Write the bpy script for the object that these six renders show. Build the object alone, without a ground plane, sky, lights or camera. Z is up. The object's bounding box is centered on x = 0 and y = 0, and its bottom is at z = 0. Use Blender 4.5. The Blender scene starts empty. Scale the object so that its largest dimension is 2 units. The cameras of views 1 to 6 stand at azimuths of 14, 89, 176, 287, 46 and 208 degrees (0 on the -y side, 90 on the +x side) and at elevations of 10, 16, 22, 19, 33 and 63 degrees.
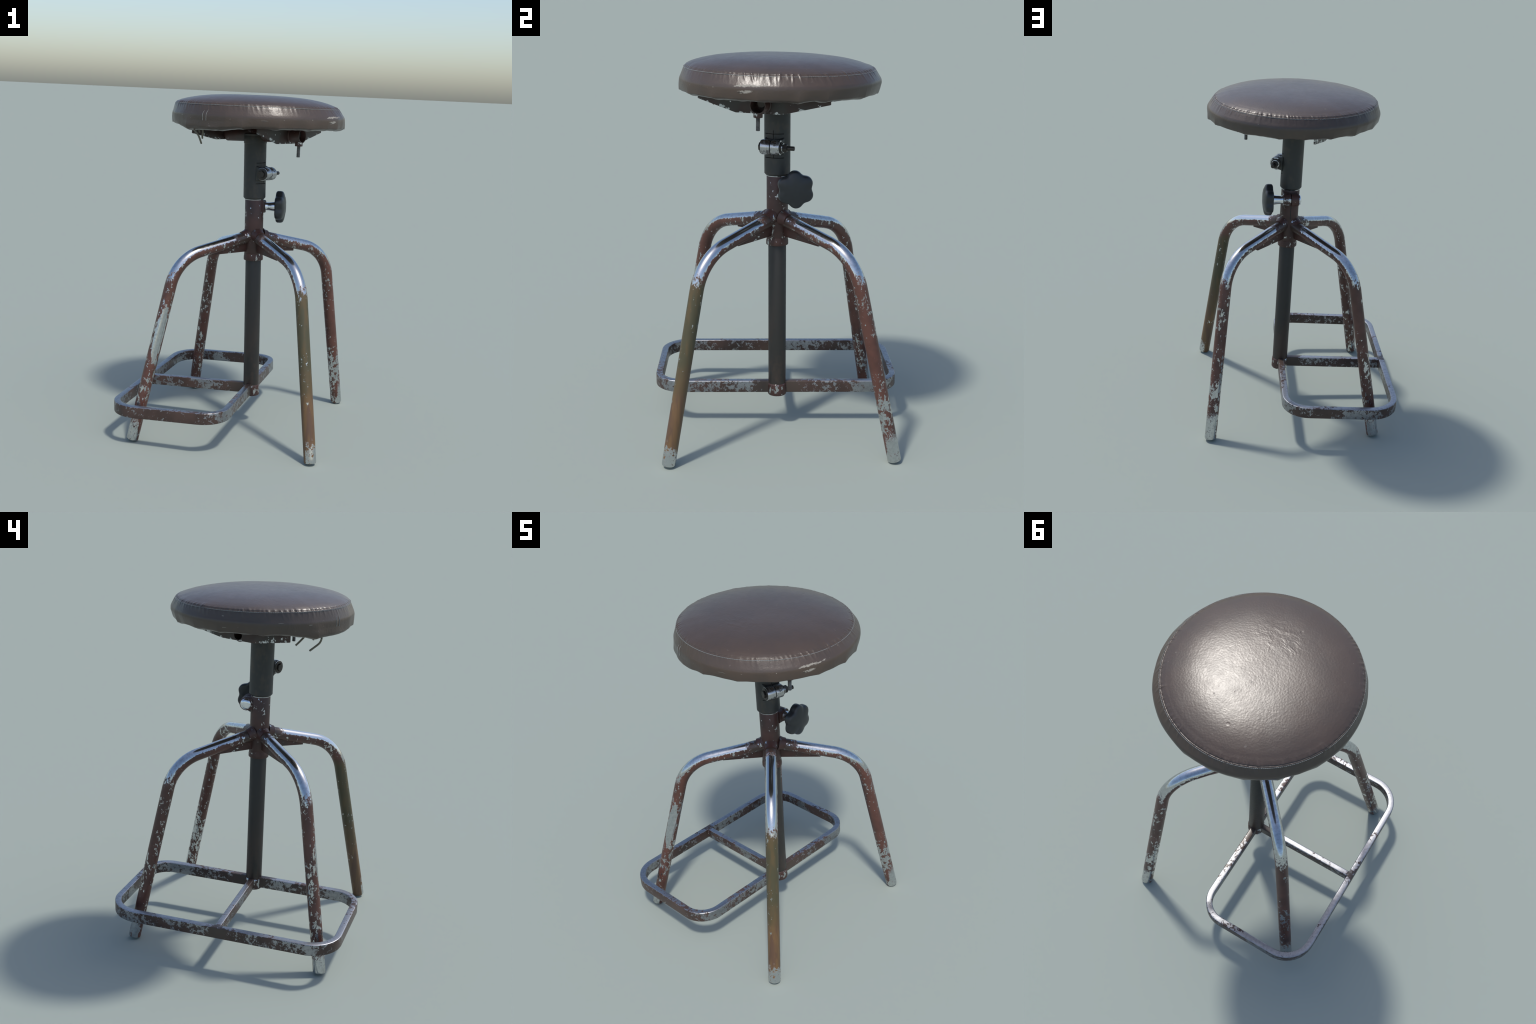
# Worn workshop stool: leather seat on a telescopic post, four bent tube legs,
# flat-bar foot frame.  Everything is in metres, z up.
import bpy, bmesh, math, random
from mathutils import Vector, Matrix, noise

rng = random.Random(7)

# ----------------------------------------------------------------------------
# frame of the post: it leans a little towards -x
# ----------------------------------------------------------------------------
def post(z):
    return Vector((0.0835 - 0.0242 * z, 0.0033 - 0.0107 * z, z))
AXIS = (post(1.0) - post(0.0)).normalized()
# horizontal heading of the cross tube (N) and of the seat rails (S)
N_DIR = Vector((0.939, -0.344, 0.0)).normalized()
S_DIR = Vector((0.344, 0.939, 0.0)).normalized()
SEAT_C = Vector((0.0510, -0.0025, 0.0))
UP = Vector((0, 0, 1))

def frame(origin, z_axis, x_hint):
    z = Vector(z_axis).normalized()
    x = Vector(x_hint) - z * Vector(x_hint).dot(z)
    x.normalize()
    y = z.cross(x)
    m = Matrix((x, y, z)).transposed().to_4x4()
    m.translation = Vector(origin)
    return m

# ----------------------------------------------------------------------------
# materials
# ----------------------------------------------------------------------------
class Graph:
    def __init__(self, name):
        self.mat = bpy.data.materials.new(name)
        self.mat.use_nodes = True
        self.t = self.mat.node_tree
        self.t.nodes.clear()
        self.out = self.t.nodes.new("ShaderNodeOutputMaterial")
        self.bsdf = self.t.nodes.new("ShaderNodeBsdfPrincipled")
        self.t.links.new(self.bsdf.outputs[0], self.out.inputs[0])
        self.tc = self.t.nodes.new("ShaderNodeTexCoord")
        self._xyz = None
        self._nor = None
    def put(self, sock, v):
        if hasattr(v, "is_output") or isinstance(v, bpy.types.NodeSocket):
            self.t.links.new(v, sock)
        else:
            sock.default_value = v
    def m(self, op, a, b=0.0, c=None, clamp=False):
        n = self.t.nodes.new("ShaderNodeMath")
        n.operation = op
        n.use_clamp = clamp
        self.put(n.inputs[0], a)
        self.put(n.inputs[1], b)
        if c is not None:
            self.put(n.inputs[2], c)
        return n.outputs[0]
    def add(self, *a):
        r = a[0]
        for x in a[1:]:
            r = self.m("ADD", r, x)
        return r
    def mul(self, *a):
        r = a[0]
        for x in a[1:]:
            r = self.m("MULTIPLY", r, x)
        return r
    def sub(self, a, b): return self.m("SUBTRACT", a, b)
    def mx(self, a, b): return self.m("MAXIMUM", a, b)
    def mn(self, a, b): return self.m("MINIMUM", a, b)
    def ab(self, a): return self.m("ABSOLUTE", a)
    def inv(self, a): return self.m("SUBTRACT", 1.0, a)
    def ramp(self, v, lo, hi):          # smooth 0..1 step from lo to hi
        n = self.t.nodes.new("ShaderNodeMapRange")
        n.interpolation_type = "SMOOTHSTEP"
        self.put(n.inputs["Value"], v)
        if lo <= hi:
            n.inputs["From Min"].default_value = lo
            n.inputs["From Max"].default_value = hi
            return n.outputs[0]
        n.inputs["From Min"].default_value = hi
        n.inputs["From Max"].default_value = lo
        return self.inv(n.outputs[0])
    def coords(self):
        if self._xyz is None:
            n = self.t.nodes.new("ShaderNodeSeparateXYZ")
            self.t.links.new(self.tc.outputs["Object"], n.inputs[0])
            self._xyz = n.outputs
        return self._xyz
    def normal(self):
        if self._nor is None:
            n = self.t.nodes.new("ShaderNodeSeparateXYZ")
            self.t.links.new(self.tc.outputs["Normal"], n.inputs[0])
            self._nor = n.outputs
        return self._nor
    def vec(self, scale=(1, 1, 1), offset=(0, 0, 0)):
        n = self.t.nodes.new("ShaderNodeMapping")
        n.inputs["Location"].default_value = offset
        n.inputs["Scale"].default_value = scale
        self.t.links.new(self.tc.outputs["Object"], n.inputs[0])
        return n.outputs[0]
    def noise(self, scale, detail=4, rough=0.55, stretch=(1, 1, 1), seed=0.0, distort=0.0):
        n = self.t.nodes.new("ShaderNodeTexNoise")
        n.inputs["Scale"].default_value = scale
        n.inputs["Detail"].default_value = detail
        n.inputs["Roughness"].default_value = rough
        n.inputs["Distortion"].default_value = distort
        self.t.links.new(self.vec(stretch, (seed, seed * 1.7, seed * 0.6)), n.inputs["Vector"])
        return n.outputs["Fac"]
    def voronoi(self, scale, feature="F1", out="Distance", seed=0.0, stretch=(1, 1, 1)):
        n = self.t.nodes.new("ShaderNodeTexVoronoi")
        n.feature = feature
        n.inputs["Scale"].default_value = scale
        self.t.links.new(self.vec(stretch, (seed, seed, seed)), n.inputs["Vector"])
        return n.outputs[out]
    def mix(self, f, a, b):
        n = self.t.nodes.new("ShaderNodeMix")
        n.data_type = "RGBA"
        self.put(n.inputs["Factor"], f)
        for s, v in ((n.inputs[6], a), (n.inputs[7], b)):
            if isinstance(v, tuple):
                s.default_value = (v[0], v[1], v[2], 1.0)
            else:
                self.t.links.new(v, s)
        return n.outputs[2]
    def mixf(self, f, a, b):
        return self.add(self.mul(self.inv(f), a), self.mul(f, b))
    def bump(self, h, strength, dist):
        n = self.t.nodes.new("ShaderNodeBump")
        n.inputs["Strength"].default_value = strength
        n.inputs["Distance"].default_value = dist
        self.t.links.new(h, n.inputs["Height"])
        self.t.links.new(n.outputs[0], self.bsdf.inputs["Normal"])
    def set(self, **k):
        for key, v in k.items():
            s = self.bsdf.inputs[key.replace("_", " ")]
            if isinstance(v, tuple):
                v = (v[0], v[1], v[2], 1.0)
            self.put(s, v)
        return self.mat

PAINT = (0.108, 0.044, 0.032)
PAINT_DARK = (0.040, 0.024, 0.020)
GRIME = (0.062, 0.045, 0.035)
STEEL = (0.58, 0.60, 0.61)

def worn_paint(g, bare, paint=PAINT, dirty=GRIME, dirt=None, rough=0.34, bare_rough=0.2, seed=0.0, steel=STEEL):
    """oxide-red paint flaked off bright steel where bare = 1"""
    tone = g.noise(9, 4, 0.6, seed=seed + 3.1)
    col = g.mix(g.ramp(tone, 0.35, 0.68), paint, tuple(c * 0.66 for c in paint))
    if dirt is not None:
        col = g.mix(dirt, col, dirty)
    steel_tone = g.noise(60, 3, 0.6, seed=seed + 5.0)
    steel = g.mix(g.ramp(steel_tone, 0.35, 0.75), steel, tuple(c * 0.76 for c in steel))
    rr = g.mixf(bare, rough, g.add(bare_rough, g.mul(g.sub(steel_tone, 0.5), 0.2)))
    mat = g.set(Base_Color=g.mix(bare, col, steel), Metallic=bare, Roughness=rr)
    g.bump(g.inv(bare), 0.25, 0.0008)
    return mat

def leg_material(seed, density, foot_bare, ochre=0.0, patch=None, side=0.0):
    g = Graph("worn_leg_paint")
    x, y, z = g.coords()
    nx, ny, nz = g.normal()
    big = g.noise(10, 3, 0.5, stretch=(1, 1, 0.55), seed=seed)
    mid = g.noise(52, 5, 0.66, stretch=(1, 1, 0.6), seed=seed)
    fine = g.noise(150, 3, 0.6, stretch=(1, 1, 0.6), seed=seed + 2)
    # flakes get more frequent towards the floor
    low = g.ramp(z, 0.85, 0.05)
    flake_field = g.add(g.mul(g.sub(mid, 0.5), 0.9), 0.5, g.mul(g.sub(fine, 0.5), 0.30), g.mul(g.sub(big, 0.5), 0.52),
                        g.mul(low, 0.045 * density), 0.012 * density)
    flakes = g.ramp(flake_field, 0.615, 0.640)
    # the crown of the bend is rubbed down to bright steel
    outer = g.add(g.mul(nx, 0.50), g.mul(nz, 0.86))
    ragged = g.add(g.mul(g.sub(mid, 0.5), 0.9), g.mul(g.sub(fine, 0.5), 0.5))
    crown = g.mul(g.ramp(g.add(outer, g.mul(ragged, 0.8)), 0.26, 0.34),
                  g.ramp(g.add(z, g.mul(ragged, 0.30)), 0.925, 0.965),
                  g.ramp(g.add(x, g.mul(ragged, 0.16)), 0.130, 0.150))
    # scuffed foot
    foot = g.mul(g.ramp(g.add(z, g.mul(ragged, 0.30), g.mul(nx, -0.03)), 0.100 * foot_bare, 0.080 * foot_bare),
                 g.ramp(g.add(nx, g.mul(ny, side), g.mul(ragged, 1.1), g.mul(big, 0.6), -0.05), 0.0, 0.12))
    bare = g.mx(g.mx(flakes, crown), g.mul(foot, g.ramp(g.add(mid, g.mul(g.sub(fine, 0.5), 0.6)), 0.34, 0.42)))
    if patch:
        z0, z1, sx, sy = patch
        taper = g.m("DIVIDE", g.ab(g.sub(z, (z0 + z1) / 2)), (z1 - z0) / 2)
        pm = g.ramp(g.sub(g.add(g.mul(nx, sx), g.mul(ny, sy), g.mul(ragged, 0.75)), g.mul(taper, taper, 0.45)), 0.60, 0.66)
        bare = g.mx(bare, pm)
    # soot-brown weld zone at the hub
    weld = g.ramp(g.add(x, g.mul(ragged, 0.06)), 0.15, 0.10)
    paint = PAINT
    mat_dirt = g.mx(g.mul(weld, 0.8), g.mul(g.ramp(big, 0.5, 0.66), 0.45))
    if ochre > 0:
        # this leg carries an old olive coat that turns ochre lower down
        streak = g.noise(22, 4, 0.6, stretch=(1, 1, 0.08), seed=seed + 9)
        blot = g.noise(6, 3, 0.5, seed=seed + 4)
        olive = g.mix(g.ramp(g.add(streak, g.mul(g.sub(blot, .5), .6)), 0.40, 0.62), (0.066, 0.060, 0.030), (0.100, 0.070, 0.030))
        rust = g.mix(g.ramp(streak, 0.42, 0.60), (0.155, 0.088, 0.036), (0.105, 0.058, 0.034))
        oc = g.mix(g.ramp(g.add(z, g.mul(g.sub(blot, 0.5), 0.5)), 0.54, 0.34), olive, rust)
        zone = g.mul(g.ramp(g.add(z, g.mul(ragged, 0.08)), 0.97, 0.90), ochre)
        tone = g.noise(9, 4, 0.6, seed=seed + 3.1)
        base = g.mix(g.ramp(tone, 0.35, 0.68), PAINT, tuple(c * 0.66 for c in PAINT))
        base = g.mix(mat_dirt, base, GRIME)
        base = g.mix(zone, base, oc)
        mat = g.set(Base_Color=g.mix(bare, base, STEEL), Metallic=bare,
                    Roughness=g.mixf(bare, 0.42, 0.17))
        g.bump(g.inv(bare), 0.25, 0.0008)
        return mat
    return worn_paint(g, bare, paint, GRIME, mat_dirt, bare_rough=0.17, seed=seed)

def bar_material(seed, clean):
    """flat bar of the foot frame; clean = list of (x,y,radius) unflaked weld zones"""
    g = Graph("worn_bar_paint")
    x, y, z = g.coords()
    nx, ny, nz = g.normal()
    big = g.noise(5, 3, 0.5, seed=seed)
    mid = g.noise(42, 6, 0.70, seed=seed, distort=0.4)
    fine = g.noise(150, 3, 0.6, seed=seed + 2)
    weld = 0.0
    for cx, cy, rad in clean:
        dx, dy = g.sub(x, cx), g.sub(y, cy)
        d = g.m("SQRT", g.add(g.mul(dx, dx), g.mul(dy, dy)))
        w = g.ramp(g.add(d, g.mul(g.sub(mid, 0.5), 0.18)), rad + 0.03, rad - 0.03)
        weld = w if isinstance(weld, float) else g.mx(weld, w)
    top = g.ramp(g.add(nz, g.mul(g.sub(mid, 0.5), 0.4)), 0.45, 0.75)
    f = g.add(mid, g.mul(g.sub(fine, 0.5), 0.25), g.mul(g.sub(big, 0.5), 0.75),
              g.mul(top, g.add(0.07, g.mul(g.ramp(x, 0.06, -0.25), 0.13))), g.mul(weld, -0.24))
    bare = g.ramp(f, 0.525, 0.555)
    dirt = g.mx(g.mul(weld, 0.75), g.mul(g.ramp(big, 0.45, 0.7), 0.4))
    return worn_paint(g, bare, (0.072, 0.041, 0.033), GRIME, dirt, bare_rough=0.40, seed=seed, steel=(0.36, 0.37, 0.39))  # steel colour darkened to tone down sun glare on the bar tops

def hub_material(seed, amount=0.0, dirt_amount=0.35):
    g = Graph("worn_hub_paint")
    x, y, z = g.coords()
    big = g.noise(8, 3, 0.5, seed=seed)
    mid = g.noise(42, 4, 0.6, stretch=(1, 1, 0.6), seed=seed)
    fine = g.noise(110, 3, 0.6, seed=seed + 2)
    f = g.add(mid, g.mul(g.sub(fine, 0.5), 0.35), g.mul(g.sub(big, 0.5), 0.25), amount)
    bare = g.ramp(f, 0.66, 0.685)
    dirt = g.mul(g.ramp(big, 0.42, 0.68), dirt_amount)
    return worn_paint(g, bare, (0.074, 0.031, 0.024), (0.042, 0.034, 0.029), dirt, rough=0.50, bare_rough=0.25, seed=seed)

def plate_material(seed, edge_z, span):
    """seat rails: brown paint, chipped white along the lower edge"""
    g = Graph("chipped_rail_paint")
    x, y, z = g.coords()
    mid = g.noise(40, 5, 0.65, seed=seed)
    fine = g.noise(120, 3, 0.6, seed=seed + 2)
    big = g.noise(8, 2, 0.5, seed=seed + 6)
    # lower edge: flat in the middle, rising to both ends
    edge = g.add(edge_z, g.mul(g.mx(g.sub(g.ab(x), 0.115), 0.0), 0.27))
    near = g.ramp(g.sub(z, edge), 0.018, 0.0)
    f = g.add(mid, g.mul(g.sub(fine, 0.5), 0.4), g.mul(near, 0.15), g.mul(g.sub(big, 0.5), 0.25), -0.06)
    bare = g.ramp(f, 0.63, 0.66)
    dirt = g.ramp(big, 0.40, 0.66)
    return worn_paint(g, bare, (0.050, 0.026, 0.021), (0.036, 0.031, 0.027), dirt, rough=0.45, bare_rough=0.3, seed=seed)

def dark_steel(name, a, b, rough, seed, bscale=14, stretch=(1, 1, 0.35)):
    g = Graph(name)
    n1 = g.noise(bscale, 5, 0.6, stretch=stretch, seed=seed)
    n2 = g.noise(70, 4, 0.6, seed=seed + 1)
    f = g.ramp(g.add(n1, g.mul(g.sub(n2, 0.5), 0.25)), 0.46, 0.70)
    mat = g.set(Base_Color=g.mix(f, a, b), Roughness=g.add(rough, g.mul(g.sub(n2, 0.5), 0.25)), Metallic=0.0)
    g.bump(n2, 0.08, 0.001)
    return mat

def bright_steel(name, rough=0.22, dark=0.5, seed=0.0, tint=(0.70, 0.71, 0.72)):
    g = Graph(name)
    n1 = g.noise(40, 5, 0.65, seed=seed)
    n2 = g.noise(130, 3, 0.6, seed=seed + 1)
    soot = g.mul(g.ramp(g.add(n1, g.mul(g.sub(n2, .5), .3)), 0.52, 0.62), dark)
    return g.set(Base_Color=g.mix(soot, tint, (0.035, 0.032, 0.030)), Metallic=g.sub(1.0, g.mul(soot, 0.7)),
                 Roughness=g.add(rough, g.mul(soot, 0.3)))

def leather_material():
    g = Graph("brown_leather")
    x, y, z = g.coords()
    ang = g.m("ARCTAN2", y, x)
    rad = g.m("SQRT", g.add(g.mul(x, x), g.mul(y, y)))
    big = g.noise(5, 4, 0.55, seed=1.0)
    mid = g.noise(28, 4, 0.6, seed=2.0)
    fine = g.noise(140, 4, 0.6, seed=3.0)
    rag = g.noise(75, 6, 0.75, stretch=(1, 1, 2.0), seed=4.0)
    col = g.mix(g.ramp(g.add(big, g.mul(g.sub(mid, .5), .4)), 0.36, 0.68), (0.068, 0.047, 0.035), (0.060, 0.043, 0.033))
    rough = g.add(0.335, g.mul(g.sub(mid, 0.5), 0.12))
    # scuffs on the rim: (azimuth deg, half width deg, z, half height, threshold)
    scuff = None
    for az, hw, zz, hz, th in ((-18.0, 9.0, 1.894, 0.0065, 0.40), (-20.0, 4.8, 1.867, 0.008, 0.42)):
        da = g.m("DIVIDE", g.sub(ang, math.radians(az)), math.radians(hw))
        dz = g.m("DIVIDE", g.sub(g.sub(z, zz), g.mul(da, 0.003)), hz)
        d = g.add(g.mul(da, da), g.mul(dz, dz))
        s = g.mul(g.ramp(g.add(d, g.mul(g.sub(rag, 0.5), 5.0), g.mul(g.sub(mid, 0.5), 3.0)), 0.85, 0.35), g.ramp(rad, 0.45, 0.46))
        scuff = s if scuff is None else g.mx(scuff, s)
    # pinprick scratches and short nicks
    for az, hw, zz, hz in ((-133.7, 1.3, 1.873, 0.0022), (-72.3, 2.6, 1.8645, 0.0014), (-152, 2.0, 1.886, 0.0010),
                           (174.5, 1.6, 1.850, 0.0012), (173.4, 0.8, 1.907, 0.002), (-60, 0.5, 1.872, 0.001), (15, 0.45, 1.967, 0.006),
                           (63, .3, 1.893, .0014), (-40, .35, 1.878, .0025)):
        da = g.m("DIVIDE", g.sub(ang, math.radians(az)), math.radians(hw))
        dz = g.m("DIVIDE", g.sub(z, zz), hz)
        d = g.add(g.mul(da, da), g.mul(dz, dz))
        s = g.mul(g.ramp(g.add(d, g.mul(g.sub(rag, 0.5), 2.0)), 1.0, 0.5), 0.75, g.ramp(rad, 0.40, 0.42))
        scuff = g.mx(scuff, s)
    # faint rubbed freckles
    fre = g.mul(g.ramp(g.noise(46, 2, 0.5, seed=8.0), 0.735, 0.76), 0.25)
    scuff_all = g.mx(scuff, fre)
    col = g.mix(g.mul(scuff_all, 0.9), col, (0.30, 0.28, 0.24))
    grain = g.add(g.mul(g.voronoi(95, "F1", "Distance"), 0.45), g.mul(mid, 0.5), g.mul(fine, 0.55))
    slit = None
    for az, hw, zz, hz in ((-23.0, 1.9, 1.8615, 0.0016), (-72.3, 2.2, 1.8632, 0.0010)):
        da = g.m("DIVIDE", g.sub(ang, math.radians(az)), math.radians(hw))
        dz = g.m("DIVIDE", g.sub(z, zz), hz)
        q = g.ramp(g.add(g.mul(da, da), g.mul(dz, dz)), 1.1, 0.7)
        slit = q if slit is None else g.mx(slit, q)
    col = g.mix(slit, col, (0.010, 0.008, 0.007))
    # slack patch with soft creases, and a few pressed-in dents
    dx, dy = g.sub(x, 0.005), g.add(y, 0.20)
    slack = g.ramp(g.m("SQRT", g.add(g.mul(dx, dx, 0.7), g.mul(dy, dy, 1.6))), 0.165, 0.05)
    crease = g.noise(17, 3, 0.6, stretch=(1.0, 1.7, 1.0), seed=6.0, distort=0.8)
    grain = g.add(grain, g.mul(slack, g.sub(crease, 0.5), 3.6))
    for px, py, pr, ph in ((0.116, 0.174, 0.006, 0.5), (0.035, 0.164, 0.005, 0.45), (-0.021, 0.317, 0.012, 0.9), (-0.06, -0.276, 0.010, 0.9)):
        ex, ey = g.sub(x, px), g.sub(y, py)
        grain = g.sub(grain, g.mul(g.ramp(g.m("SQRT", g.add(g.mul(ex, ex), g.mul(ey, ey))), pr, pr * 0.3), ph))
    mat = g.set(Base_Color=col, Roughness=g.mixf(scuff_all, rough, 0.75), Specular_IOR_Level=0.58)
    g.bump(grain, 0.17, 0.0035)
    return mat

def plain(name, col, rough, metal=0.0, seed=0.0, vary=0.25):
    g = Graph(name)
    n = g.noise(40, 4, 0.6, seed=seed)
    return g.set(Base_Color=g.mix(g.ramp(n, 0.35, 0.7), col, tuple(c * (1 - vary) for c in col)),
                 Roughness=g.add(rough, g.mul(g.sub(n, 0.5), 0.15)), Metallic=metal)

M_LEATHER = leather_material()
M_THREAD = plain("sewing_thread", (0.24, 0.25, 0.24), 0.7)
M_CORD = plain("string_cord", (0.16, 0.145, 0.11), 0.8)
def post_material():
    g = Graph("black_post_steel")
    x, y, z = g.coords()
    n1 = g.noise(8, 5, 0.6, stretch=(1, 1, 0.35), seed=1.0)
    n2 = g.noise(70, 4, 0.6, seed=2.0)
    rust = g.mul(g.ramp(g.add(z, g.mul(g.sub(n1, 0.5), 0.5)), 0.85, 0.25), g.ramp(g.add(n1, g.mul(n2, 0.3)), 0.50, 0.75))
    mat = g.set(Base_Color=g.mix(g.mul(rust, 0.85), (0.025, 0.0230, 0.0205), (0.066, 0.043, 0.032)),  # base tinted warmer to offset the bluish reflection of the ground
                Roughness=g.add(0.50, g.mul(g.sub(n2, 0.5), 0.25)))
    g.bump(n2, 0.08, 0.001)
    return mat
M_COLUMN = post_material()
M_SLEEVE = dark_steel("black_sleeve_steel", (0.028, 0.029, 0.027), (0.050, 0.042, 0.033), 0.52, 4.0, 22, (1, 1, .6))
M_SLOT = plain("dark_recess", (0.014, 0.013, 0.012), 0.6)
M_HUB = hub_material(11.0, -0.01)
M_HUB_LOW = hub_material(23.0, 0.07)
M_GUSSET = hub_material(31.0, 0.035, 0.8)
M_FERRULE = hub_material(5.0, 0.11, 0.3)
M_KNOB = plain("black_plastic", (0.022, 0.024, 0.026), 0.38, vary=0.12)
M_CHROME = bright_steel("bright_chrome", 0.10, 0.12, 2.0, (0.75, 0.76, 0.78))
M_CLAMP = bright_steel("sooty_clamp_steel", 0.26, 0.8, 6.0, (0.46, 0.46, 0.46))
M_BOLT = plain("blackened_bolt", (0.060, 0.052, 0.045), 0.45, 0.6)
M_RUSTY = hub_material(41.0, 0.05, 0.6)
M_THREADED = plain("grey_screw_thread", (0.30, 0.29, 0.28), 0.45, 0.7, vary=0.5)
M_BOARD = plain("seat_board", (0.05, 0.038, 0.028), 0.8)

# ----------------------------------------------------------------------------
# object helpers
# ----------------------------------------------------------------------------
WORLD = {}
def register(ob, world, parent):
    bpy.context.scene.collection.objects.link(ob)
    WORLD[ob.name] = world.copy()
    if parent is not None:
        ob.parent = parent
        ob.matrix_parent_inverse = WORLD[parent.name].inverted()
    ob.matrix_basis = world
    return ob

def build(name, verts, faces, mat, parent, world=Matrix(), smooth=40, mats=None, fmat=None):
    me = bpy.data.meshes.new(name)
    me.from_pydata([tuple(v) for v in verts], [], faces)
    bm = bmesh.new()
    bm.from_mesh(me)
    bmesh.ops.recalc_face_normals(bm, faces=bm.faces)
    bm.to_mesh(me)
    bm.free()
    me.materials.append(mat)
    if smooth:
        me.polygons.foreach_set("use_smooth", [True] * len(me.polygons))
        me.set_sharp_from_angle(angle=math.radians(smooth))
    me.update()
    return register(bpy.data.objects.new(name, me), world, parent)

def lathe_data(profile, seg=64, closed=False, scale=(1, 1)):
    """profile of (radius, z); caps added at both ends unless closed ring"""
    v, f = [], []
    for r, z in profile:
        for i in range(seg):
            a = 2 * math.pi * i / seg
            v.append((r * math.cos(a) * scale[0], r * math.sin(a) * scale[1], z))
    n = len(profile)
    for j in range(n - (0 if closed else 1)):
        k = (j + 1) % n
        for i in range(seg):
            i2 = (i + 1) % seg
            f.append((j * seg + i, j * seg + i2, k * seg + i2, k * seg + i))
    if not closed:
        f.append(tuple(range(seg))[::-1])
        f.append(tuple((n - 1) * seg + i for i in range(seg)))
    return v, f

def lathe(name, profile, mat, parent, world, seg=64, closed=False, smooth=40, scale=(1, 1)):
    v, f = lathe_data(profile, seg, closed, scale)
    return build(name, v, f, mat, parent, world, smooth)

def rod_profile(r, z0, z1, bev=0.003):
    return [(r - bev, z0), (r - bev * 0.3, z0 + bev * 0.3), (r, z0 + bev), (r, z1 - bev), (r - bev * 0.3, z1 - bev * 0.3), (r - bev, z1)]

def sweep_data(path, section, closed=False, up=None, radii=None):
    """sweep a 2D section (list of (u,v)) along path; u along side, v along up"""
    n = len(path)
    tang = []
    for i in range(n):
        if closed:
            t = path[(i + 1) % n] - path[i - 1]
        else:
            t = path[min(i + 1, n - 1)] - path[max(i - 1, 0)]
        tang.append(t.normalized())
    side = None
    v, f = [], []
    m = len(section)
    for i in range(n):
        t = tang[i]
        if up is not None:
            s = t.cross(up).normalized()
        else:
            if side is None:
                h = Vector((0, 0, 1)) if abs(t.z) < 0.9 else Vector((1, 0, 0))
                s = t.cross(h).normalized()
            else:
                s = (side - t * side.dot(t)).normalized()
        side = s
        w = s.cross(t)
        k = radii[i] if radii else 1.0
        for a, b in section:
            v.append(path[i] + s * (a * k) + w * (b * k))
    for i in range(n - (0 if closed else 1)):
        j = (i + 1) % n
        for q in range(m):
            q2 = (q + 1) % m
            f.append((i * m + q, i * m + q2, j * m + q2, j * m + q))
    if not closed:
        f.append(tuple(range(m))[::-1])
        f.append(tuple((n - 1) * m + q for q in range(m)))
    return v, f

def circle(r, n=32):
    return [(r * math.cos(2 * math.pi * i / n), r * math.sin(2 * math.pi * i / n)) for i in range(n)]

def round_rect(w, h, r, n=4):
    pts = []
    for cx, cy, a0 in ((w / 2 - r, h / 2 - r, 0), (-w / 2 + r, h / 2 - r, 90), (-w / 2 + r, -h / 2 + r, 180), (w / 2 - r, -h / 2 + r, 270)):
        for i in range(n + 1):
            a = math.radians(a0 + 90 * i / n)
            pts.append((cx + r * math.cos(a), cy + r * math.sin(a)))
    return pts

def extrude_outline(name, outline, thickness, mat, parent, world, bevel=0.002, smooth=35):
    """outline in local x,z; plate thickness along local y, edges chamfered"""
    bm = bmesh.new()
    vs = [bm.verts.new((x, -thickness / 2, z)) for x, z in outline]
    face = bm.faces.new(vs)
    ext = bmesh.ops.extrude_face_region(bm, geom=[face])
    bmesh.ops.translate(bm, verts=[e for e in ext["geom"] if isinstance(e, bmesh.types.BMVert)], vec=(0, thickness, 0))
    bmesh.ops.recalc_face_normals(bm, faces=bm.faces)
    if bevel:
        bmesh.ops.bevel(bm, geom=list(bm.edges), offset=bevel, segments=2, affect="EDGES", profile=0.5)
    me = bpy.data.meshes.new(name)
    bm.to_mesh(me)
    bm.free()
    me.materials.append(mat)
    me.polygons.foreach_set("use_smooth", [True] * len(me.polygons))
    me.set_sharp_from_angle(angle=math.radians(smooth))
    return register(bpy.data.objects.new(name, me), world, parent)

def hexagon(name, r, h, mat, parent, world, bev=0.002):
    v, f = lathe_data([(r * 0.90, 0), (r, bev), (r, h - bev), (r * 0.90, h)], 6)
    return build(name, v, f, mat, parent, world, 25)

def carve(ob, cutters):
    """boolean-subtract the cutter meshes (world space) and bake the result"""
    for v, f, w in cutters:
        me = bpy.data.meshes.new("cutter")
        me.from_pydata([tuple(p) for p in v], [], f)
        bm = bmesh.new(); bm.from_mesh(me)
        bmesh.ops.recalc_face_normals(bm, faces=bm.faces)
        bm.to_mesh(me); bm.free()
        c = bpy.data.objects.new("cutter", me)
        bpy.context.scene.collection.objects.link(c)
        c.matrix_world = w
        mod = ob.modifiers.new("cut", "BOOLEAN")
        mod.operation = "DIFFERENCE"
        mod.solver = "EXACT"
        mod.object = c
        bpy.context.view_layer.update()
        dg = bpy.context.evaluated_depsgraph_get()
        new = bpy.data.meshes.new_from_object(ob.evaluated_get(dg))
        ob.modifiers.clear()
        old = ob.data
        ob.data = new
        bpy.data.meshes.remove(old)
        bpy.data.objects.remove(c)
        bpy.data.meshes.remove(me)
    ob.data.polygons.foreach_set("use_smooth", [True] * len(ob.data.polygons))
    ob.data.set_sharp_from_angle(angle=math.radians(35))

def box_data(x0, x1, y0, y1, z0, z1):
    v = [(x, y, z) for x in (x0, x1) for y in (y0, y1) for z in (z0, z1)]
    f = [(0, 1, 3, 2), (4, 6, 7, 5), (0, 4, 5, 1), (2, 3, 7, 6), (0, 2, 6, 4), (1, 5, 7, 3)]
    return v, f

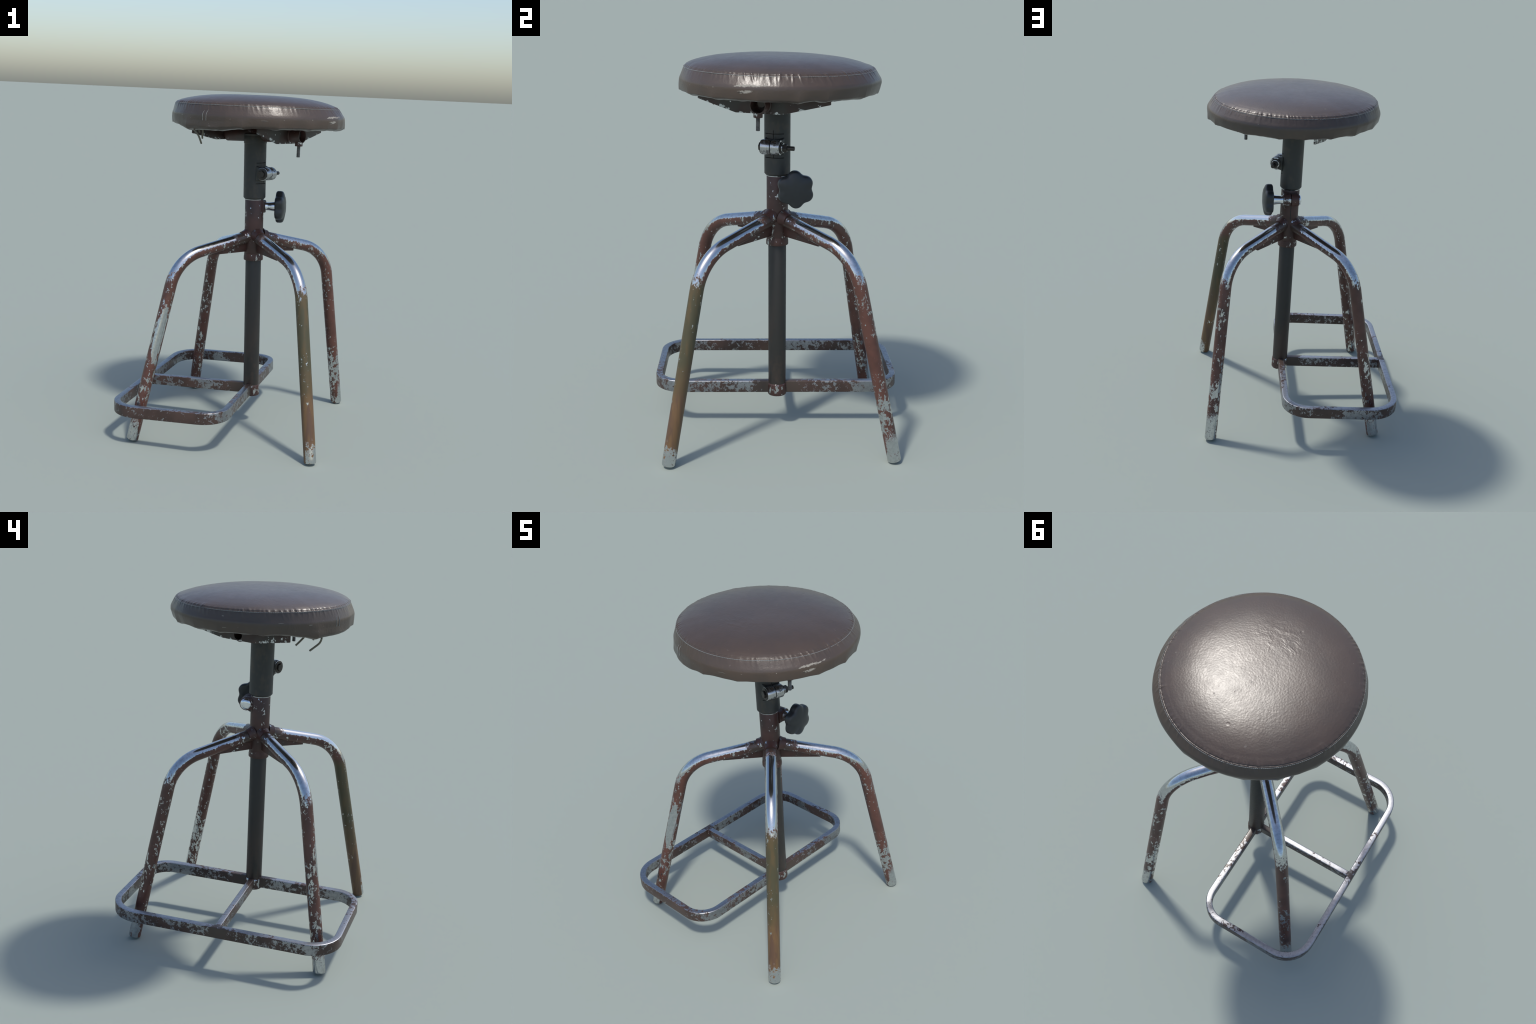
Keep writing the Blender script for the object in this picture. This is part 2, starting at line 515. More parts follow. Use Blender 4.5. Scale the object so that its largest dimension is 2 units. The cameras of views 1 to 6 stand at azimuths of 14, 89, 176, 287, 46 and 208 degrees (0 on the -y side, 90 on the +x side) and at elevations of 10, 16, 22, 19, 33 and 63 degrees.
# ----------------------------------------------------------------------------
# root
# ----------------------------------------------------------------------------
root = bpy.data.objects.new("workshop_stool", None)
root["label"] = "worn round leather stool on four bent steel legs"
root["category"] = "stool"
register(root, Matrix(), None)

def on_axis(z):
    return frame(post(z), AXIS, N_DIR)

# ----------------------------------------------------------------------------
# seat cushion
# ----------------------------------------------------------------------------
def spline(points, per):
    """Catmull-Rom through points, per samples per span"""
    P = [Vector(p) for p in points]
    out = []
    for i in range(len(P) - 1):
        p0 = P[max(i - 1, 0)]; p1 = P[i]; p2 = P[i + 1]; p3 = P[min(i + 2, len(P) - 1)]
        for k in range(per):
            t = k / per
            out.append(0.5 * ((2 * p1) + (p2 - p0) * t + (2 * p0 - 5 * p1 + 4 * p2 - p3) * t * t + (3 * p1 - p0 - 3 * p2 + p3) * t ** 3))
    out.append(P[-1])
    return out

SEAM_R, SEAM_Z = 0.4725, 1.9405
TOP = [(0.0005, 1.9995), (0.10, 1.9988), (0.20, 1.9955), (0.28, 1.9895), (0.35, 1.9800), (0.41, 1.9670), (0.445, 1.9560), (0.462, 1.9485), (SEAM_R - 0.0025, SEAM_Z + 0.0030)]
GROOVE = [(SEAM_R - 0.0022, SEAM_Z + 0.0008), (SEAM_R + 0.0006, SEAM_Z - 0.0016)]
SIDE = [(SEAM_R + 0.0035, SEAM_Z - 0.0020), (0.4830, 1.9270), (0.4925, 1.9095), (0.5015, 1.8925), (0.5055, 1.8790), (0.5055, 1.8600), (0.5040, 1.8450), (0.5020, 1.8350), (0.4995, 1.8300)]
FOLD = [(0.4960, 1.8310), (0.4930, 1.8285), (0.4850, 1.8240), (0.4720, 1.8205), (0.4550, 1.8185), (0.4350, 1.8190), (0.4150, 1.8205), (0.30, 1.8215), (0.0005, 1.8215)]

def seam_shift(az):
    return 0.0115 * math.cos(az - math.radians(22)) + 0.0005

class Pucker:
    """one gathered wrinkle across the seam"""
    def __init__(self, az, r):
        self.az = az
        self.w = math.radians(r.uniform(0.55, 1.15))
        deg = math.degrees(az)
        calm = 0.5 if abs(deg + 62) < 38 else 1.0          # smoother on the front right
        self.amp = r.uniform(0.0012, 0.0046) * calm
        self.up = r.uniform(0.018, 0.046)
        self.down = r.uniform(0.034, 0.062)
        self.lean = r.uniform(-0.2, 1.4)
puckers = []
_az = -math.pi
while _az < math.pi - 0.02:
    puckers.append(Pucker(_az, rng))
    _az += math.radians(rng.uniform(1.9, 4.4))

# leather gathered into little corners under the rim: (azimuth, half width, size)
tucks = [(math.radians(d), math.radians(w), h) for d, w, h in
         ((-162, 7, 0.9), (-128, 9, 1.0), (-86, 7, 0.8), (-63, 6, 0.5), (-40, 8, 0.6), (-14, 6, 0.5), (8, 7, 1.0), (24, 6, 0.8), (52, 7, 0.7),
          (76, 6, 0.6), (93, 6, 0.7), (112, 7, 1.0), (130, 7, 1.0), (152, 7, 0.6), (170, 6, 0.8))]
def facet(az):
    # distance of a rounded 19-gon from its mean circle, -1..1
    k = 2 * math.pi / 19
    a = (az + 0.13 * math.sin(3 * az) + 0.09 * math.sin(5 * az + 1)) % k
    return 2 * abs(a / k - 0.5) ** 1.3 * 2 - 0.8

def build_seat():
    seg = 1080
    prof = spline(TOP, 7)[:-1] + spline([TOP[-1]] + GROOVE + [SIDE[0]], 3)[:-1] + spline(SIDE, 5)[:-1] + spline([SIDE[-1]] + FOLD, 4)
    # arc-length from the seam, signed: + down the side, - over the top
    iseam = min(range(len(prof)), key=lambda i: (prof[i][0] - SEAM_R) ** 2 + (prof[i][1] - SEAM_Z) ** 2)
    s = [0.0] * len(prof)
    for i in range(iseam + 1, len(prof)):
        s[i] = s[i - 1] + (prof[i] - prof[i - 1]).length
    for i in range(iseam - 1, -1, -1):
        s[i] = s[i + 1] - (prof[i] - prof[i + 1]).length
    # pucker depth per azimuth row
    rows = [[0.0] * len(prof) for _ in range(seg)]
    step = 2 * math.pi / seg
    for p in puckers:
        reach = int(4 * p.w / step) + 8
        c = int(round((p.az + math.pi) / step))
        for k in range(c - reach, c + reach + 1):
            for j, sj in enumerate(s):
                if sj < -p.up or sj > p.down:
                    continue
                fall = (1 - (-sj / p.up)) if sj < 0 else (1 - sj / p.down)
                az = -math.pi + k * step
                d = (az - p.az - p.lean * sj * 0.6) / p.w
                if abs(d) > 3:
                    continue
                rows[k % seg][j] += p.amp * (fall * fall if sj < 0 else fall ** 1.2 * min(1.0, 0.55 + 20 * sj)) * math.exp(-d * d)
    verts, faces = [], []
    np_ = len(prof)
    for i in range(seg):
        az = -math.pi + i * step
        ca, sa = math.cos(az), math.sin(az)
        deg = math.degrees(az)
        # the folded-under hem hangs lower towards -x -y
        d = (deg + 118 + 180) % 360 - 180
        sag = math.exp(-(d / 25.0) ** 4)
        for j, q in enumerate(prof):
            r, z = q[0], q[1]
            t = (prof[min(j + 1, np_ - 1)] - prof[max(j - 1, 0)])
            nrm = Vector((-t[1], t[0])).normalized()      # outward in (r, z)
            if nrm[0] < 0 and j > iseam and r > 0.49:
                nrm = -nrm
            out = Vector((-t[1], t[0])).normalized() * -1.0
            dep = -rows[i][j]
            big = noise.noise(Vector((ca * 2.3, sa * 2.3, z * 9 + r * 3)))
            lump = noise.noise(Vector((ca * 6.5, sa * 6.5, z * 16 + 9)))
            edge = max(0.0, min(1.0, (r - 0.30) / 0.17))
            dep += edge * (0.0012 * big + 0.0011 * lump)
            if s[j] < 0 and r < 0.45:
                dep += 0.0010 * noise.noise(Vector((r * ca * 7, r * sa * 7, 2.0))) * min(1, r / 0.1)
            rr = r + out[0] * dep
            zz = z + out[1] * dep
            hem = max(0.0, min(1.0, (s[j] - 0.128) / 0.035)) if s[j] > 0 else 0.0
            flap = max(0.0, min(1.0, (s[j] - 0.098) / 0.030)) * sag if s[j] > 0 and r > 0.42 else 0.0
            zz -= 0.022 * flap * min(1.0, (r - 0.42) / 0.03) if flap else 0.0
            rr += 0.006 * flap if r > 0.46 else 0.0
            if hem > 0:
                ruck = noise.noise(Vector((ca * 5, sa * 5, 31)))
                ruck2 = noise.noise(Vector((ca * 15, sa * 15, 41)))
                zz -= hem * (0.0045 * ruck + 0.003 * ruck2) * min(1.0, max(0.0, (r - 0.28) / 0.12))
                rr += hem * 0.004 * ruck2 * min(1.0, r / 0.4)
            # tucked corners of the leather and a faintly faceted outline
            if s[j] > 0.02 and r > 0.44:
                low = max(0.0, min(1.0, (s[j] - 0.075) / 0.035))
                for taz, tw_, th in tucks:
                    e = ((az - taz + math.pi) % (2 * math.pi) - math.pi) / tw_
                    if abs(e) < 1:
                        b = (1 - abs(e)) ** 1.5 * low
                        rr += 0.0055 * th * b * (1 if r > 0.47 else 0.4)
                        zz -= 0.0062 * th * b
            rr += 0.0009 * facet(az) * min(1.0, r / 0.45)
            lip = math.exp(-((s[j] - 0.120) / 0.006) ** 2)
            rr += lip * 0.0022 * (0.4 + noise.noise(Vector((ca * 9, sa * 9, 51))))
            # the seam circle sits off-centre, away from +x
            if s[j] < 0.055:
                ws = max(0.0, 1 - max(0.0, -s[j] - 0.015) / 0.16) if s[j] < 0 else max(0.0, 1 - s[j] / 0.055)
                rr -= seam_shift(az) * ws
            # the far (+y) half tucks in below the shoulder, and the dome leans
            tuck = 0.5 + 0.5 * math.cos(math.radians(max(-180, min(180, ((deg - 115 + 180) % 360 - 180) * 1.45))))
            k = max(0.0, min(1.0, (1.872 - zz) / 0.05)) if r > 0.44 else 0.0
            rr -= 0.020 * tuck * k
            zz -= 0.006 * tuck * (k if r > 0.44 else 0.0)
            if s[j] < 0.06:
                zz -= 0.0062 * (rr * sa / 0.47) * min(1.0, max(0.0, (0.06 - s[j]) / 0.10))
            verts.append((rr * ca, rr * sa, min(zz, 2.0)))
    for i in range(seg):
        i2 = (i + 1) % seg
        for j in range(np_ - 1):
            faces.append((i * np_ + j, i2 * np_ + j, i2 * np_ + j + 1, i * np_ + j + 1))
    ob = build("seat_cushion", verts, faces, M_LEATHER, root, Matrix.Translation(SEAT_C), smooth=0)
    ob.data.polygons.foreach_set("use_smooth", [True] * len(ob.data.polygons))
    return ob

seat = build_seat()

# stitching: short dashes of thread above and below the seam, plus the upright side seam
def stitches():
    V, F = [], []
    def dash(a, b, r=0.0014):
        o = len(V)
        d = (b - a)
        mid = (a + b) / 2
        h = mid.copy(); h.z = 0; h.normalize()
        v, f = sweep_data([a, a + d * 0.15 + h * r * 0.7, mid + h * r * 0.9, b - d * 0.15 + h * r * 0.7, b], circle(r, 6))
        V.extend(v)
        F.extend([tuple(i + o for i in q) for q in f])
    count = 330
    for k in range(count):
        az = 2 * math.pi * k / count
        wob = 0.0009 * noise.noise(Vector((math.cos(az) * 5, math.sin(az) * 5, 3)))
        tilt = -0.0037 * math.sin(az)
        wob += tilt
        sh = seam_shift(az)
        for rr, zz, tr in ((SEAM_R + 0.0066 - sh * 0.86, SEAM_Z - 0.0058, 0.0014), (SEAM_R - 0.0062 - sh, SEAM_Z + 0.0034, 0.0008)):
            a0, a1 = az, az + 2 * math.pi / count * 0.74
            dash(Vector((rr * math.cos(a0), rr * math.sin(a0), zz + wob)), Vector((rr * math.cos(a1), rr * math.sin(a1), zz + wob)), tr)
    for az in (-113.2, -110.4):
        prof = spline(SIDE, 6)
        pts = [p for p in prof if 1.849 < p[1] < 1.932]
        for k in range(0, len(pts) - 2, 2):
            lean = 1.6 * max(0, (pts[k][1] - 1.895)) / 0.03
            a = math.radians(az + lean)
            e = Vector((math.cos(a), math.sin(a), 0))
            dash(e * (pts[k][0] + 0.0014) + UP * pts[k][1], e * (pts[k + 1][0] + 0.0014) + UP * (pts[k + 1][1] * 0.7 + pts[k + 2][1] * 0.3))
    ob = build("seam_stitching", V, F, M_THREAD, seat, Matrix.Translation(SEAT_C), smooth=60)
    ob["kind"] = "stuff"
stitches()

# loose strings hanging out of the hem
for pts in ([(-0.216, -0.409, 1.797), (-0.203, -0.404, 1.782), (-0.192, -0.392, 1.762), (-0.190, -0.368, 1.740), (-0.190, -0.342, 1.718)],
            [(-0.193, -0.315, 1.795), (-0.195, -0.302, 1.779), (-0.203, -0.286, 1.760), (-0.207, -0.270, 1.743)],
            [(-0.200, -0.365, 1.800), (-0.197, -0.362, 1.788), (-0.195, -0.360, 1.778)]):
    path = [Vector(p) for p in spline(pts, 6)]
    v, f = sweep_data(path, circle(0.0052, 12))
    build("loose_string", v, f, M_CORD, seat, Matrix(), 50)

# ----------------------------------------------------------------------------
# seat support: two rails joined by a cross tube
# ----------------------------------------------------------------------------
base = Vector((0.045, -0.010, 0.0))
RAIL_OFF = (0.236, -0.213)          # front and back rail, measured along N_DIR
def rail(offset, z_flat, z_end, a0, a1):
    sign = 1 if offset > 0 else -1
    w = frame(base + N_DIR * offset, UP, S_DIR)
    outline = [(-0.340, 1.832), (-0.340, z_end), (a0, z_flat), (a1, z_flat), (0.338, z_end), (0.338, 1.832)]
    return extrude_outline("seat_rail", outline, 0.011, plate_material(3.0 + sign, z_flat, 0.34), root, w, 0.002)
rail_front = rail(RAIL_OFF[0], 1.7315, 1.791, -0.141, 0.095)
rail_back = rail(RAIL_OFF[1], 1.7295, 1.768, -0.112, 0.112)
TUBE_R = 0.0405
tube_dir = (N_DIR + UP * 0.035).normalized()
tube_c = base + UP * 1.7690
tw = frame(tube_c, tube_dir, S_DIR)
lathe("cross_tube", [(TUBE_R - 0.004, -0.2065), (TUBE_R, -0.2060), (TUBE_R, 0.3170), (TUBE_R - 0.001, 0.3180), (TUBE_R - 0.0045, 0.3178), (TUBE_R - 0.0050, 0.3165), (TUBE_R - 0.0050, -0.2060)],
      hub_material(51.0, -0.02, 0.7), root, tw, 48, closed=True)
tube = bpy.data.objects["cross_tube"]
# inner bar end sitting inside the open socket
lathe("inner_bar", rod_profile(0.0225, 0.10, 0.290, 0.004), M_BOLT, tube, tw @ Matrix.Translation((0.008, 0.010, 0)), 32)
lathe("weld_bead", [(TUBE_R + 0.000, 0.2395), (TUBE_R + 0.006, 0.2425), (TUBE_R + 0.005, 0.2480), (TUBE_R + 0.000, 0.2520)], M_GUSSET, tube, tw, 48)
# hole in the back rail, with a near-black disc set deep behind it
cv, cf = lathe_data([(0.0275, -0.26), (0.0275, -0.18)], 40)
carve(rail_back, [(cv, cf, tw)])
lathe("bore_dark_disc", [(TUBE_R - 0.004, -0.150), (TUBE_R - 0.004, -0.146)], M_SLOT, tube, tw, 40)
# locking bolt under the socket
bolt_at = Vector((0.3235, -0.1165, 0))
bw = Matrix.Translation(bolt_at)
hexagon("hex_nut", 0.0225, 0.026, M_RUSTY, tube, bw @ Matrix.Translation((0, 0, 1.7205)) @ Matrix.Rotation(0.4, 4, "Z"))
prof = [(0.0085, 1.6575), (0.0100, 1.6590)]
z = 1.660
while z < 1.722:
    prof += [(0.0104, z), (0.0090, z + 0.0016)]
    z += 0.0032
prof += [(0.0095, 1.730)]
lathe("threaded_bolt", prof, M_THREADED, tube, bw, 24, smooth=20)

# top tray holding the rails together just under the upholstery
tray_v, tray_f = box_data(-0.33, 0.33, -RAIL_OFF[0] + 0.007, -RAIL_OFF[1] - 0.007, 1.817, 1.8235)
build("support_tray", tray_v, tray_f, M_GUSSET, root, frame(base, UP, S_DIR), 0)

# ----------------------------------------------------------------------------
# sleeve with split clamp
# ----------------------------------------------------------------------------
SLEEVE_R = 0.0655
sw = on_axis(1.39)
sleeve = lathe("sleeve", [(0.0540, 0.000), (0.0560, -0.001), (SLEEVE_R - 0.002, 0.0075), (SLEEVE_R, 0.0100), (SLEEVE_R, 0.3840), (0.0540, 0.3840)],
               M_SLEEVE, root, sw, 72, closed=True, scale=(0.99, 1.025))
cuts = []
for zz, hh, half in ((0.2170, 0.0034, 0.050), (0.0950, 0.0034, 0.050)):
    v, f = box_data(0.012, 0.09, -half, half, zz - hh / 2, zz + hh / 2)
    cuts.append((v, f, sw))
v, f = box_data(0.02, 0.10, -0.0012, 0.0012, 0.095, 0.235)
cuts.append((v, f, sw))
carve(sleeve, cuts)
lathe("inner_tube", rod_profile(0.0535, 0.0, 0.38, 0.002), M_SLOT, sleeve, sw, 48, scale=(.99, 1.02))
# weld collar blending the sleeve into the cross tube
lathe("weld_collar", [(0.060, 0.322), (0.0675, 0.330), (0.0682, 0.345), (0.0668, 0.372), (0.060, 0.385)], M_SLEEVE, sleeve, sw, 56, scale=(0.99, 1.03))

clamp_z = 1.5450
cc = post(clamp_z) + N_DIR * 0.0875
cw = frame(cc, S_DIR, UP)
for a, b in ((-0.0520, -0.0022), (0.0005, 0.0480)):
    lathe("clamp_barrel", rod_profile(0.0385, a, b, 0.004), M_CLAMP, sleeve, cw, 48)
# ears that carry the barrel
for s0 in (-0.0250, 0.0250):
    bm_v, bm_f = sweep_data([post(clamp_z) + S_DIR * s0 + N_DIR * t for t in (0.045, 0.060, 0.0875)], round_rect(0.044, 0.070, 0.006), up=UP, radii=[1.28, 1.1, 1.0])
    build("clamp_ear", bm_v, bm_f, M_SLEEVE, sleeve, Matrix(), 35)
hexagon("bolt_head", 0.0225, 0.012, M_BOLT, sleeve, cw @ Matrix.Translation((0, 0, -0.0670)) @ Matrix.Rotation(0.2, 4, "Z"))
lathe("washer", rod_profile(0.0350, -0.0560, -0.0522, 0.001), M_BOLT, sleeve, cw, 36)
lathe("washer", rod_profile(0.0300, 0.0480, 0.0540, 0.001), M_BOLT, sleeve, cw, 36)
lathe("washer", rod_profile(0.0245, 0.0540, 0.0620, 0.0015), M_CLAMP, sleeve, cw, 36)
hexagon("hex_nut", 0.0215, 0.020, M_BOLT, sleeve, cw @ Matrix.Translation((0, 0, 0.0615)) @ Matrix.Rotation(0.5, 4, "Z"))
lathe("bolt_shank", rod_profile(0.0112, 0.060, 0.1190, 0.002), M_BOLT, sleeve, cw, 24)

# ----------------------------------------------------------------------------
# hub tube with its own clamp and star knob
# ----------------------------------------------------------------------------
HUB_R = 0.0552
hub = lathe("hub_tube", [(0.0505, 1.0560 - 1.0), (HUB_R, 0.062), (HUB_R, 0.3915), (HUB_R - 0.002, 0.3940), (0.0480, 0.3945)], M_HUB, root, on_axis(1.0), 64)
lathe("hub_collar", [(0.0480, 0.0215), (0.0562, 0.0225), (0.0580, 0.0250), (0.0580, 0.0440), (0.0564, 0.0500), (0.0556, 0.064)], M_HUB_LOW, hub, on_axis(1.0), 64)
lathe("bright_rim", [(0.0500, 0.3862), (0.0558, 0.3865), (0.0566, 0.3878), (0.0566, 0.3895), (0.0500, 0.3900)], M_CHROME, hub, on_axis(1.0), 56)
# slit below the clamp
hv, hf = box_data(-0.0022, 0.0022, 0.040, 0.0558, 0.205, 0.330)
build("clamp_slit", hv, hf, M_SLOT, hub, frame(post(1.0), AXIS, Vector((1, 0.08, 0))), 0)

k_dir = Vector((1.0, 0.080, 0.020)).normalized()
k_side = Vector((-0.080, 1.0, 0)).normalized()
kc = Vector((0.0536, 0.0655, 1.3388))
kw = frame(kc, k_dir, UP)
for a, b in ((-0.0480, -0.0015), (0.0015, 0.0480)):
    lathe("hub_clamp_barrel", rod_profile(0.0385, a, b, 0.004), hub_material(61.0 + a * 50, 0.04, 0.2), hub, kw, 48)
for s0 in (-0.0240, 0.0240):
    v, f = sweep_data([kc + k_dir * s0 + k_side * t for t in (-0.046, -0.021, 0.0)], round_rect(0.043, 0.074, 0.006), up=UP)
    build("hub_clamp_ear", v, f, M_HUB, hub, Matrix(), 35)
lathe("cap_bolt", [(0.0325, -0.0478), (0.0325, -0.0520), (0.0290, -0.0580), (0.0180, -0.0620), (0.0040, -0.0635)], M_CHROME, hub, kw, 40, smooth=50)
lathe("knob_neck", [(0.0260, 0.0475), (0.0262, 0.0520), (0.0240, 0.0560), (0.0250, 0.0700), (0.0290, 0.1000), (0.0325, 0.1300)], M_CHROME, hub, kw, 40)

def star_knob():
    seg = 144
    # (scale, height) from the back rim over the edge to the domed face
    prof = [(0.36, 0.125), (0.55, 0.120), (0.80, 0.1135), (0.92, 0.1130), (0.975, 0.117), (1.00, 0.123), (1.00, 0.139), (0.985, 0.147), (0.955, 0.1530), (0.90, 0.1570), (0.80, 0.1610), (0.60, 0.1655), (0.35, 0.1685), (0.02, 0.1695)]
    v = []
    for sc, h in prof:
        for i in range(seg):
            a = 2 * math.pi * i / seg
            c = math.cos(6 * (a - math.radians(3)))
            depth = min(1.0, max(0.0, (sc - 0.3) / 0.5))
            r = (0.0902 + depth * 0.0070 * (c - 0.10 * math.cos(12 * (a - math.radians(3))))) * sc
            v.append((r * math.cos(a), r * math.sin(a), h))
    f = []
    n = len(prof)
    for j in range(n - 1):
        for i in range(seg):
            i2 = (i + 1) % seg
            f.append((j * seg + i, j * seg + i2, (j + 1) * seg + i2, (j + 1) * seg + i))
    f.append(tuple(range(seg))[::-1])
    f.append(tuple((n - 1) * seg + i for i in range(seg)))
    return build("star_knob", v, f, M_KNOB, hub, kw, 40)
star_knob()

# ----------------------------------------------------------------------------
# lower post and its foot ferrule
# ----------------------------------------------------------------------------
column = lathe("post_tube", rod_profile(0.0468, 0.2000, 1.0400, 0.002), M_COLUMN, root, on_axis(0.0), 56)
lathe("ferrule", [(0.0430, 0.1790), (0.0485, 0.1815), (0.0505, 0.1860), (0.0507, 0.2380), (0.0495, 0.2440), (0.0470, 0.2470), (0.0440, 0.2475)], M_FERRULE, column, on_axis(0.0), 56)

# ----------------------------------------------------------------------------
# legs: hub -> rising arm -> bend -> splayed shank
# ----------------------------------------------------------------------------
LEG_R = 0.0348
# foot, shank point at z=0.9, two points on the arm, bend radius
LEGS = [
    dict(foot=(0.5714, -0.5583), shank=(0.4420, -0.4125), arm=((0.1239, -0.0807, 1.1606), (0.3036, -0.2620, 1.0935)), bend=0.262,
         mat=dict(seed=1.3, density=-1.2, foot_bare=0.95, ochre=0.95, side=0.5)),
    dict(foot=(-0.4779, -0.5625), shank=(-0.3215, -0.4065), arm=((-0.0125, -0.0750, 1.1555), (-0.1855, -0.2520, 1.0955)), bend=0.250,
         mat=dict(seed=4.1, density=1.3, foot_bare=1.05, patch=(0.46, 0.80, 0.35, 0.95))),
    dict(foot=(-0.4595, 0.5492), shank=(-0.3215, 0.3960), arm=((-0.0145, 0.0550, 1.1545), (-0.1795, 0.2425, 1.0865)), bend=0.240,
         mat=dict(seed=7.7, density=0.9, foot_bare=1.25)),
    dict(foot=(0.5233, 0.5905), shank=(0.4640, 0.3720), arm=((0.1330, 0.0650, 1.1585), (0.2955, 0.2560, 1.1020)), bend=0.255,
         mat=dict(seed=12.5, density=2.2, foot_bare=1.45)),
]
def leg_path(L):
    BEND = L["bend"]
    foot = Vector((*L["foot"], 0.0)); sh = Vector((*L["shank"], 0.9))
    a0, a1 = Vector(L["arm"][0]), Vector(L["arm"][1])
    d1 = (a1 - a0).normalized(); d2 = (foot - sh).normalized()
    # closest points of the two lines -> corner
    w0 = a0 - foot; a = 1; b = d1.dot(d2); c = 1; d = d1.dot(w0); e = d2.dot(w0)
    den = a * c - b * b
    p1 = a0 + d1 * ((b * e - c * d) / den)
    p2 = foot + d2 * ((a * e - b * d) / den)
    corner = (p1 + p2) / 2
    start = post(1.16) + (a0 - post(1.16)) * 0.25
    start.z = a0.z + 0.01
    e1 = (start - corner).normalized(); e2 = (foot - corner).normalized()
    half = math.acos(max(-1, min(1, e1.dot(e2)))) / 2
    tan_len = BEND / math.tan(half)
    A = corner + e1 * tan_len; B = corner + e2 * tan_len
    bis = (e1 + e2).normalized()
    O = corner + bis * (BEND / math.sin(half))
    pts = [start.lerp(A, t / 8) for t in range(8)]
    u = (A - O).normalized(); vv = (B - O)
    ang = math.acos(max(-1, min(1, u.dot(vv.normalized()))))
    wv = (vv - u * vv.dot(u)).normalized()
    for k in range(25):
        t = ang * k / 24
        pts.append(O + (u * math.cos(t) + wv * math.sin(t)) * BEND)
    end = foot + e2 * -0.0072
    for k in range(1, 31):
        pts.append(B.lerp(end, k / 30))
    return pts, e2, B

GUSSET_T = 0.018
for L in LEGS:
    pts, e2, B = leg_path(L)
    # rounded end
    tail = pts[-1]
    rad = [1.0] * len(pts)
    pts[-1] = tail - e2 * 0.010
    for back, k in ((0.006, 0.985), (0.0025, 0.94), (0.0005, 0.86), (0.0, 0.80)):
        pts.append(tail - e2 * back); rad.append(k)
    c = post(1.1); c.z = 0
    heading = Vector((B.x - c.x, B.y - c.y, 0)).normalized()
    w = frame(c, UP, heading)
    wi = w.inverted()
    v, f = sweep_data([wi @ p for p in pts], circle(LEG_R, 40), radii=rad)
    leg = build("leg", v, f, leg_material(**L["mat"]), root, w, 40)
    # gusset plate under the arm
    a0 = wi @ Vector(L["arm"][0]); a1 = wi @ Vector(L["arm"][1])
    sl = (a1.z - a0.z) / (a1.x - a0.x)
    arm = lambda r: a0.z + sl * (r - a0.x)
    yoff = lambda r: a0.y + (a1.y - a0.y) * (r - a0.x) / (a1.x - a0.x)
    outline = [(0.046, arm(0.046) - 0.012), (0.046, 1.074), (0.287, 1.0635), (0.287, arm(0.287) - 0.012)]
    ge = w @ Matrix.Translation((0, (yoff(0.05) + yoff(0.28)) / 2, 0))
    extrude_outline("gusset", outline, GUSSET_T, M_GUSSET, leg, ge, 0.003)
    # weld fillet round the arm at the hub
    wp = [wi @ p for p in pts]
    base_r = 0.060
    q = Vector((base_r, yoff(base_r), arm(base_r)))
    dirl = Vector((1, (a1.y - a0.y) / (a1.x - a0.x), sl)).normalized()
    path = [q + dirl * t for t in (-0.020, -0.008, 0.002, 0.011, 0.020)]
    v, f = sweep_data(path, circle(1.0, 36), radii=[0.0440, 0.0405, 0.0372, 0.0356, 0.0345])
    build("weld_fillet", v, f, M_GUSSET, leg, w, 60)

